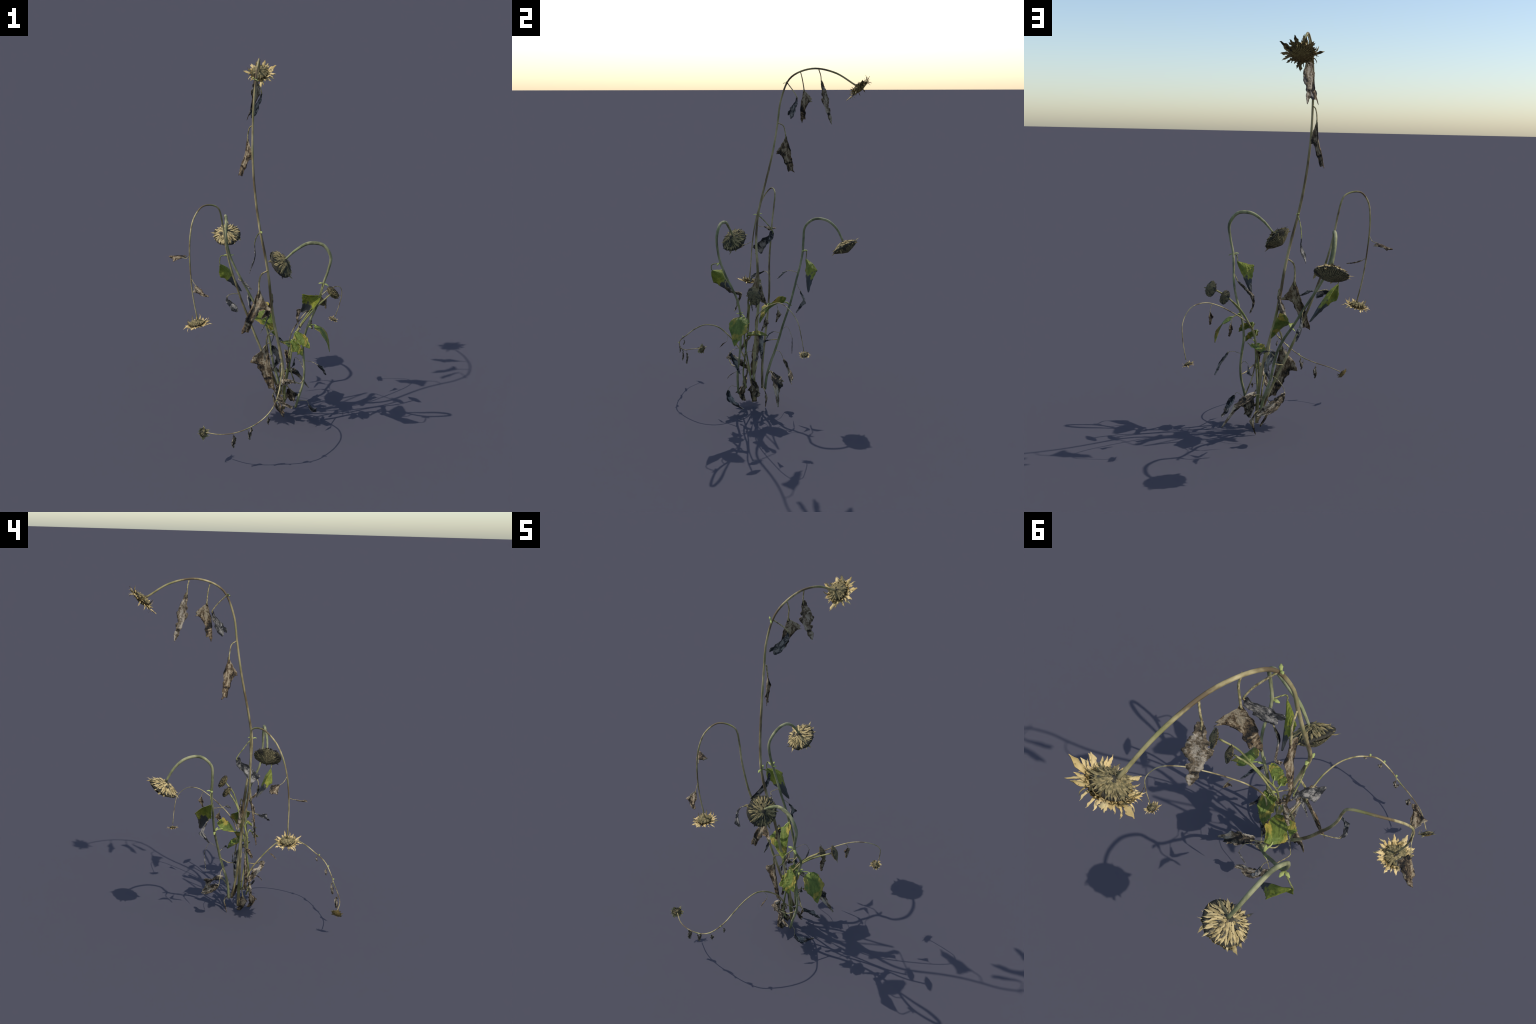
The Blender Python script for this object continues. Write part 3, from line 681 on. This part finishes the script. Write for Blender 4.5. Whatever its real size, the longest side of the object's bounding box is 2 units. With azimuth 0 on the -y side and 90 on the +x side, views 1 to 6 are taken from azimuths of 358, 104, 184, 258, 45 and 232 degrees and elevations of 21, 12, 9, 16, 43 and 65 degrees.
def seed_head(at, axis, R, seed, bracts, back_h=0.5, front_h=0.5, spin=0.0, rows=(18, 26, 36, 44), spikes=24):
    """Spent head without petals: overlapping bracts behind, domed seed disc in front."""
    rng = random.Random(seed)
    m = head_matrix(at, axis, spin)
    H, Fh = R * back_h, R * front_h
    back = [(0.0005, 0.0), (R * 0.12, 0.0)] + [(R * t, H * (0.08 + 0.92 * t ** 1.35)) for t in (0.25, 0.4, 0.55, 0.7, 0.85, 0.96)]
    front = [(r, z) for r, z in reversed(dome(R * 0.93, H + Fh, H * 1.06, 8, 1.3))]
    vs, fs = lathe(back + front, 56, 0.08, seed)
    head = new_mesh_object('flower_head', vs, fs, M_RECEPTACLE, plant)
    head.matrix_world = m
    vs, fs = lathe([(r, z + R * 0.015) for r, z in dome(R * 0.95, H + Fh, H * 1.05, 14, 1.3)], 120, 0.14, seed + 5, 46, 0.03)
    new_mesh_object('seed_disc', vs, fs, M_SEED, head)
    pieces = []
    for ring, n in enumerate(rows):
        t0 = (0.08, 0.28, 0.48, 0.66)[ring]
        t1 = t0 + 0.28
        z0, z1 = (H * (0.08 + 0.92 * t ** 1.35) for t in (t0, t1))
        sl = math.atan2(z1 - z0, R * 0.28)
        for k in range(n):
            th = 2 * math.pi * (k + 0.5 * ring + rng.uniform(-0.35, 0.35)) / n
            pieces.append(place_strip(rng.choice(bracts), 'bract', head, rng, th, R * t0, z0 - R * 0.045, sl + rng.gauss(-0.02, 0.07),
                          R * rng.uniform(0.32, 0.42), rng.uniform(0.42, 0.75), rng.gauss(0, 0.12), rng.gauss(0, 0.25)))
    for k in range(spikes):
        th = 2 * math.pi * (k + rng.uniform(-0.4, 0.4)) / spikes
        pieces.append(place_strip(rng.choice(bracts), 'bract', head, rng, th, R * 0.84, H * rng.uniform(0.85, 1.15), rng.gauss(0.0, 0.4),
                      R * rng.choice((0.16, 0.2, 0.22, 0.25, 0.3, 0.45)), rng.uniform(0.5, 0.9), rng.gauss(0, 0.3), rng.gauss(0, 0.3)))
    if R < 0.06:
        join_strips(head, pieces, M_BRACT_SMALL)
    return head


# ------------------------------------------------------------------ assemble the heads
ray_head((-0.056, 0.507, 1.91), (0.04, 0.67, -0.74), 0.089, 11, 62, PETALS, BRACTS_DARK)
ray_head((-0.348, -0.21, 0.675), (0.18, -0.08, -0.98), 0.076, 12, 56, PETALS, BRACTS_DARK)
ray_head((0.466, 0.326, 0.465), (-0.36, 0.06, -0.93), 0.038, 13, 30, PETALS, BRACTS_DARK, bract_n=16)
ray_head((-0.272, -0.537, 0.184), (-0.74, 0.48, -0.48), 0.043, 14, 30, PETALS_DULL, BRACTS_DARK, bract_n=16)
seed_head((-0.214, 0.417, 0.967), (0.15, 0.51, -0.84), 0.083, 21, BRACTS, 0.48, 0.43)
seed_head((0.116, -0.194, 1.031), (-0.68, 0.29, -0.67), 0.081, 22, BRACTS_DARK, 0.5, 0.54)
seed_head((0.395, 0.013, 0.757), (0.66, 0.66, 0.36), 0.043, 23, BRACTS_DARK, 0.36, 0.4, rows=(10, 14, 18, 22), spikes=14)
seed_head((0.325, 0.001, 0.713), (0.67, 0.63, 0.4), 0.0385, 24, BRACTS_DARK, 0.38, 0.42, rows=(10, 14, 18, 22), spikes=14)
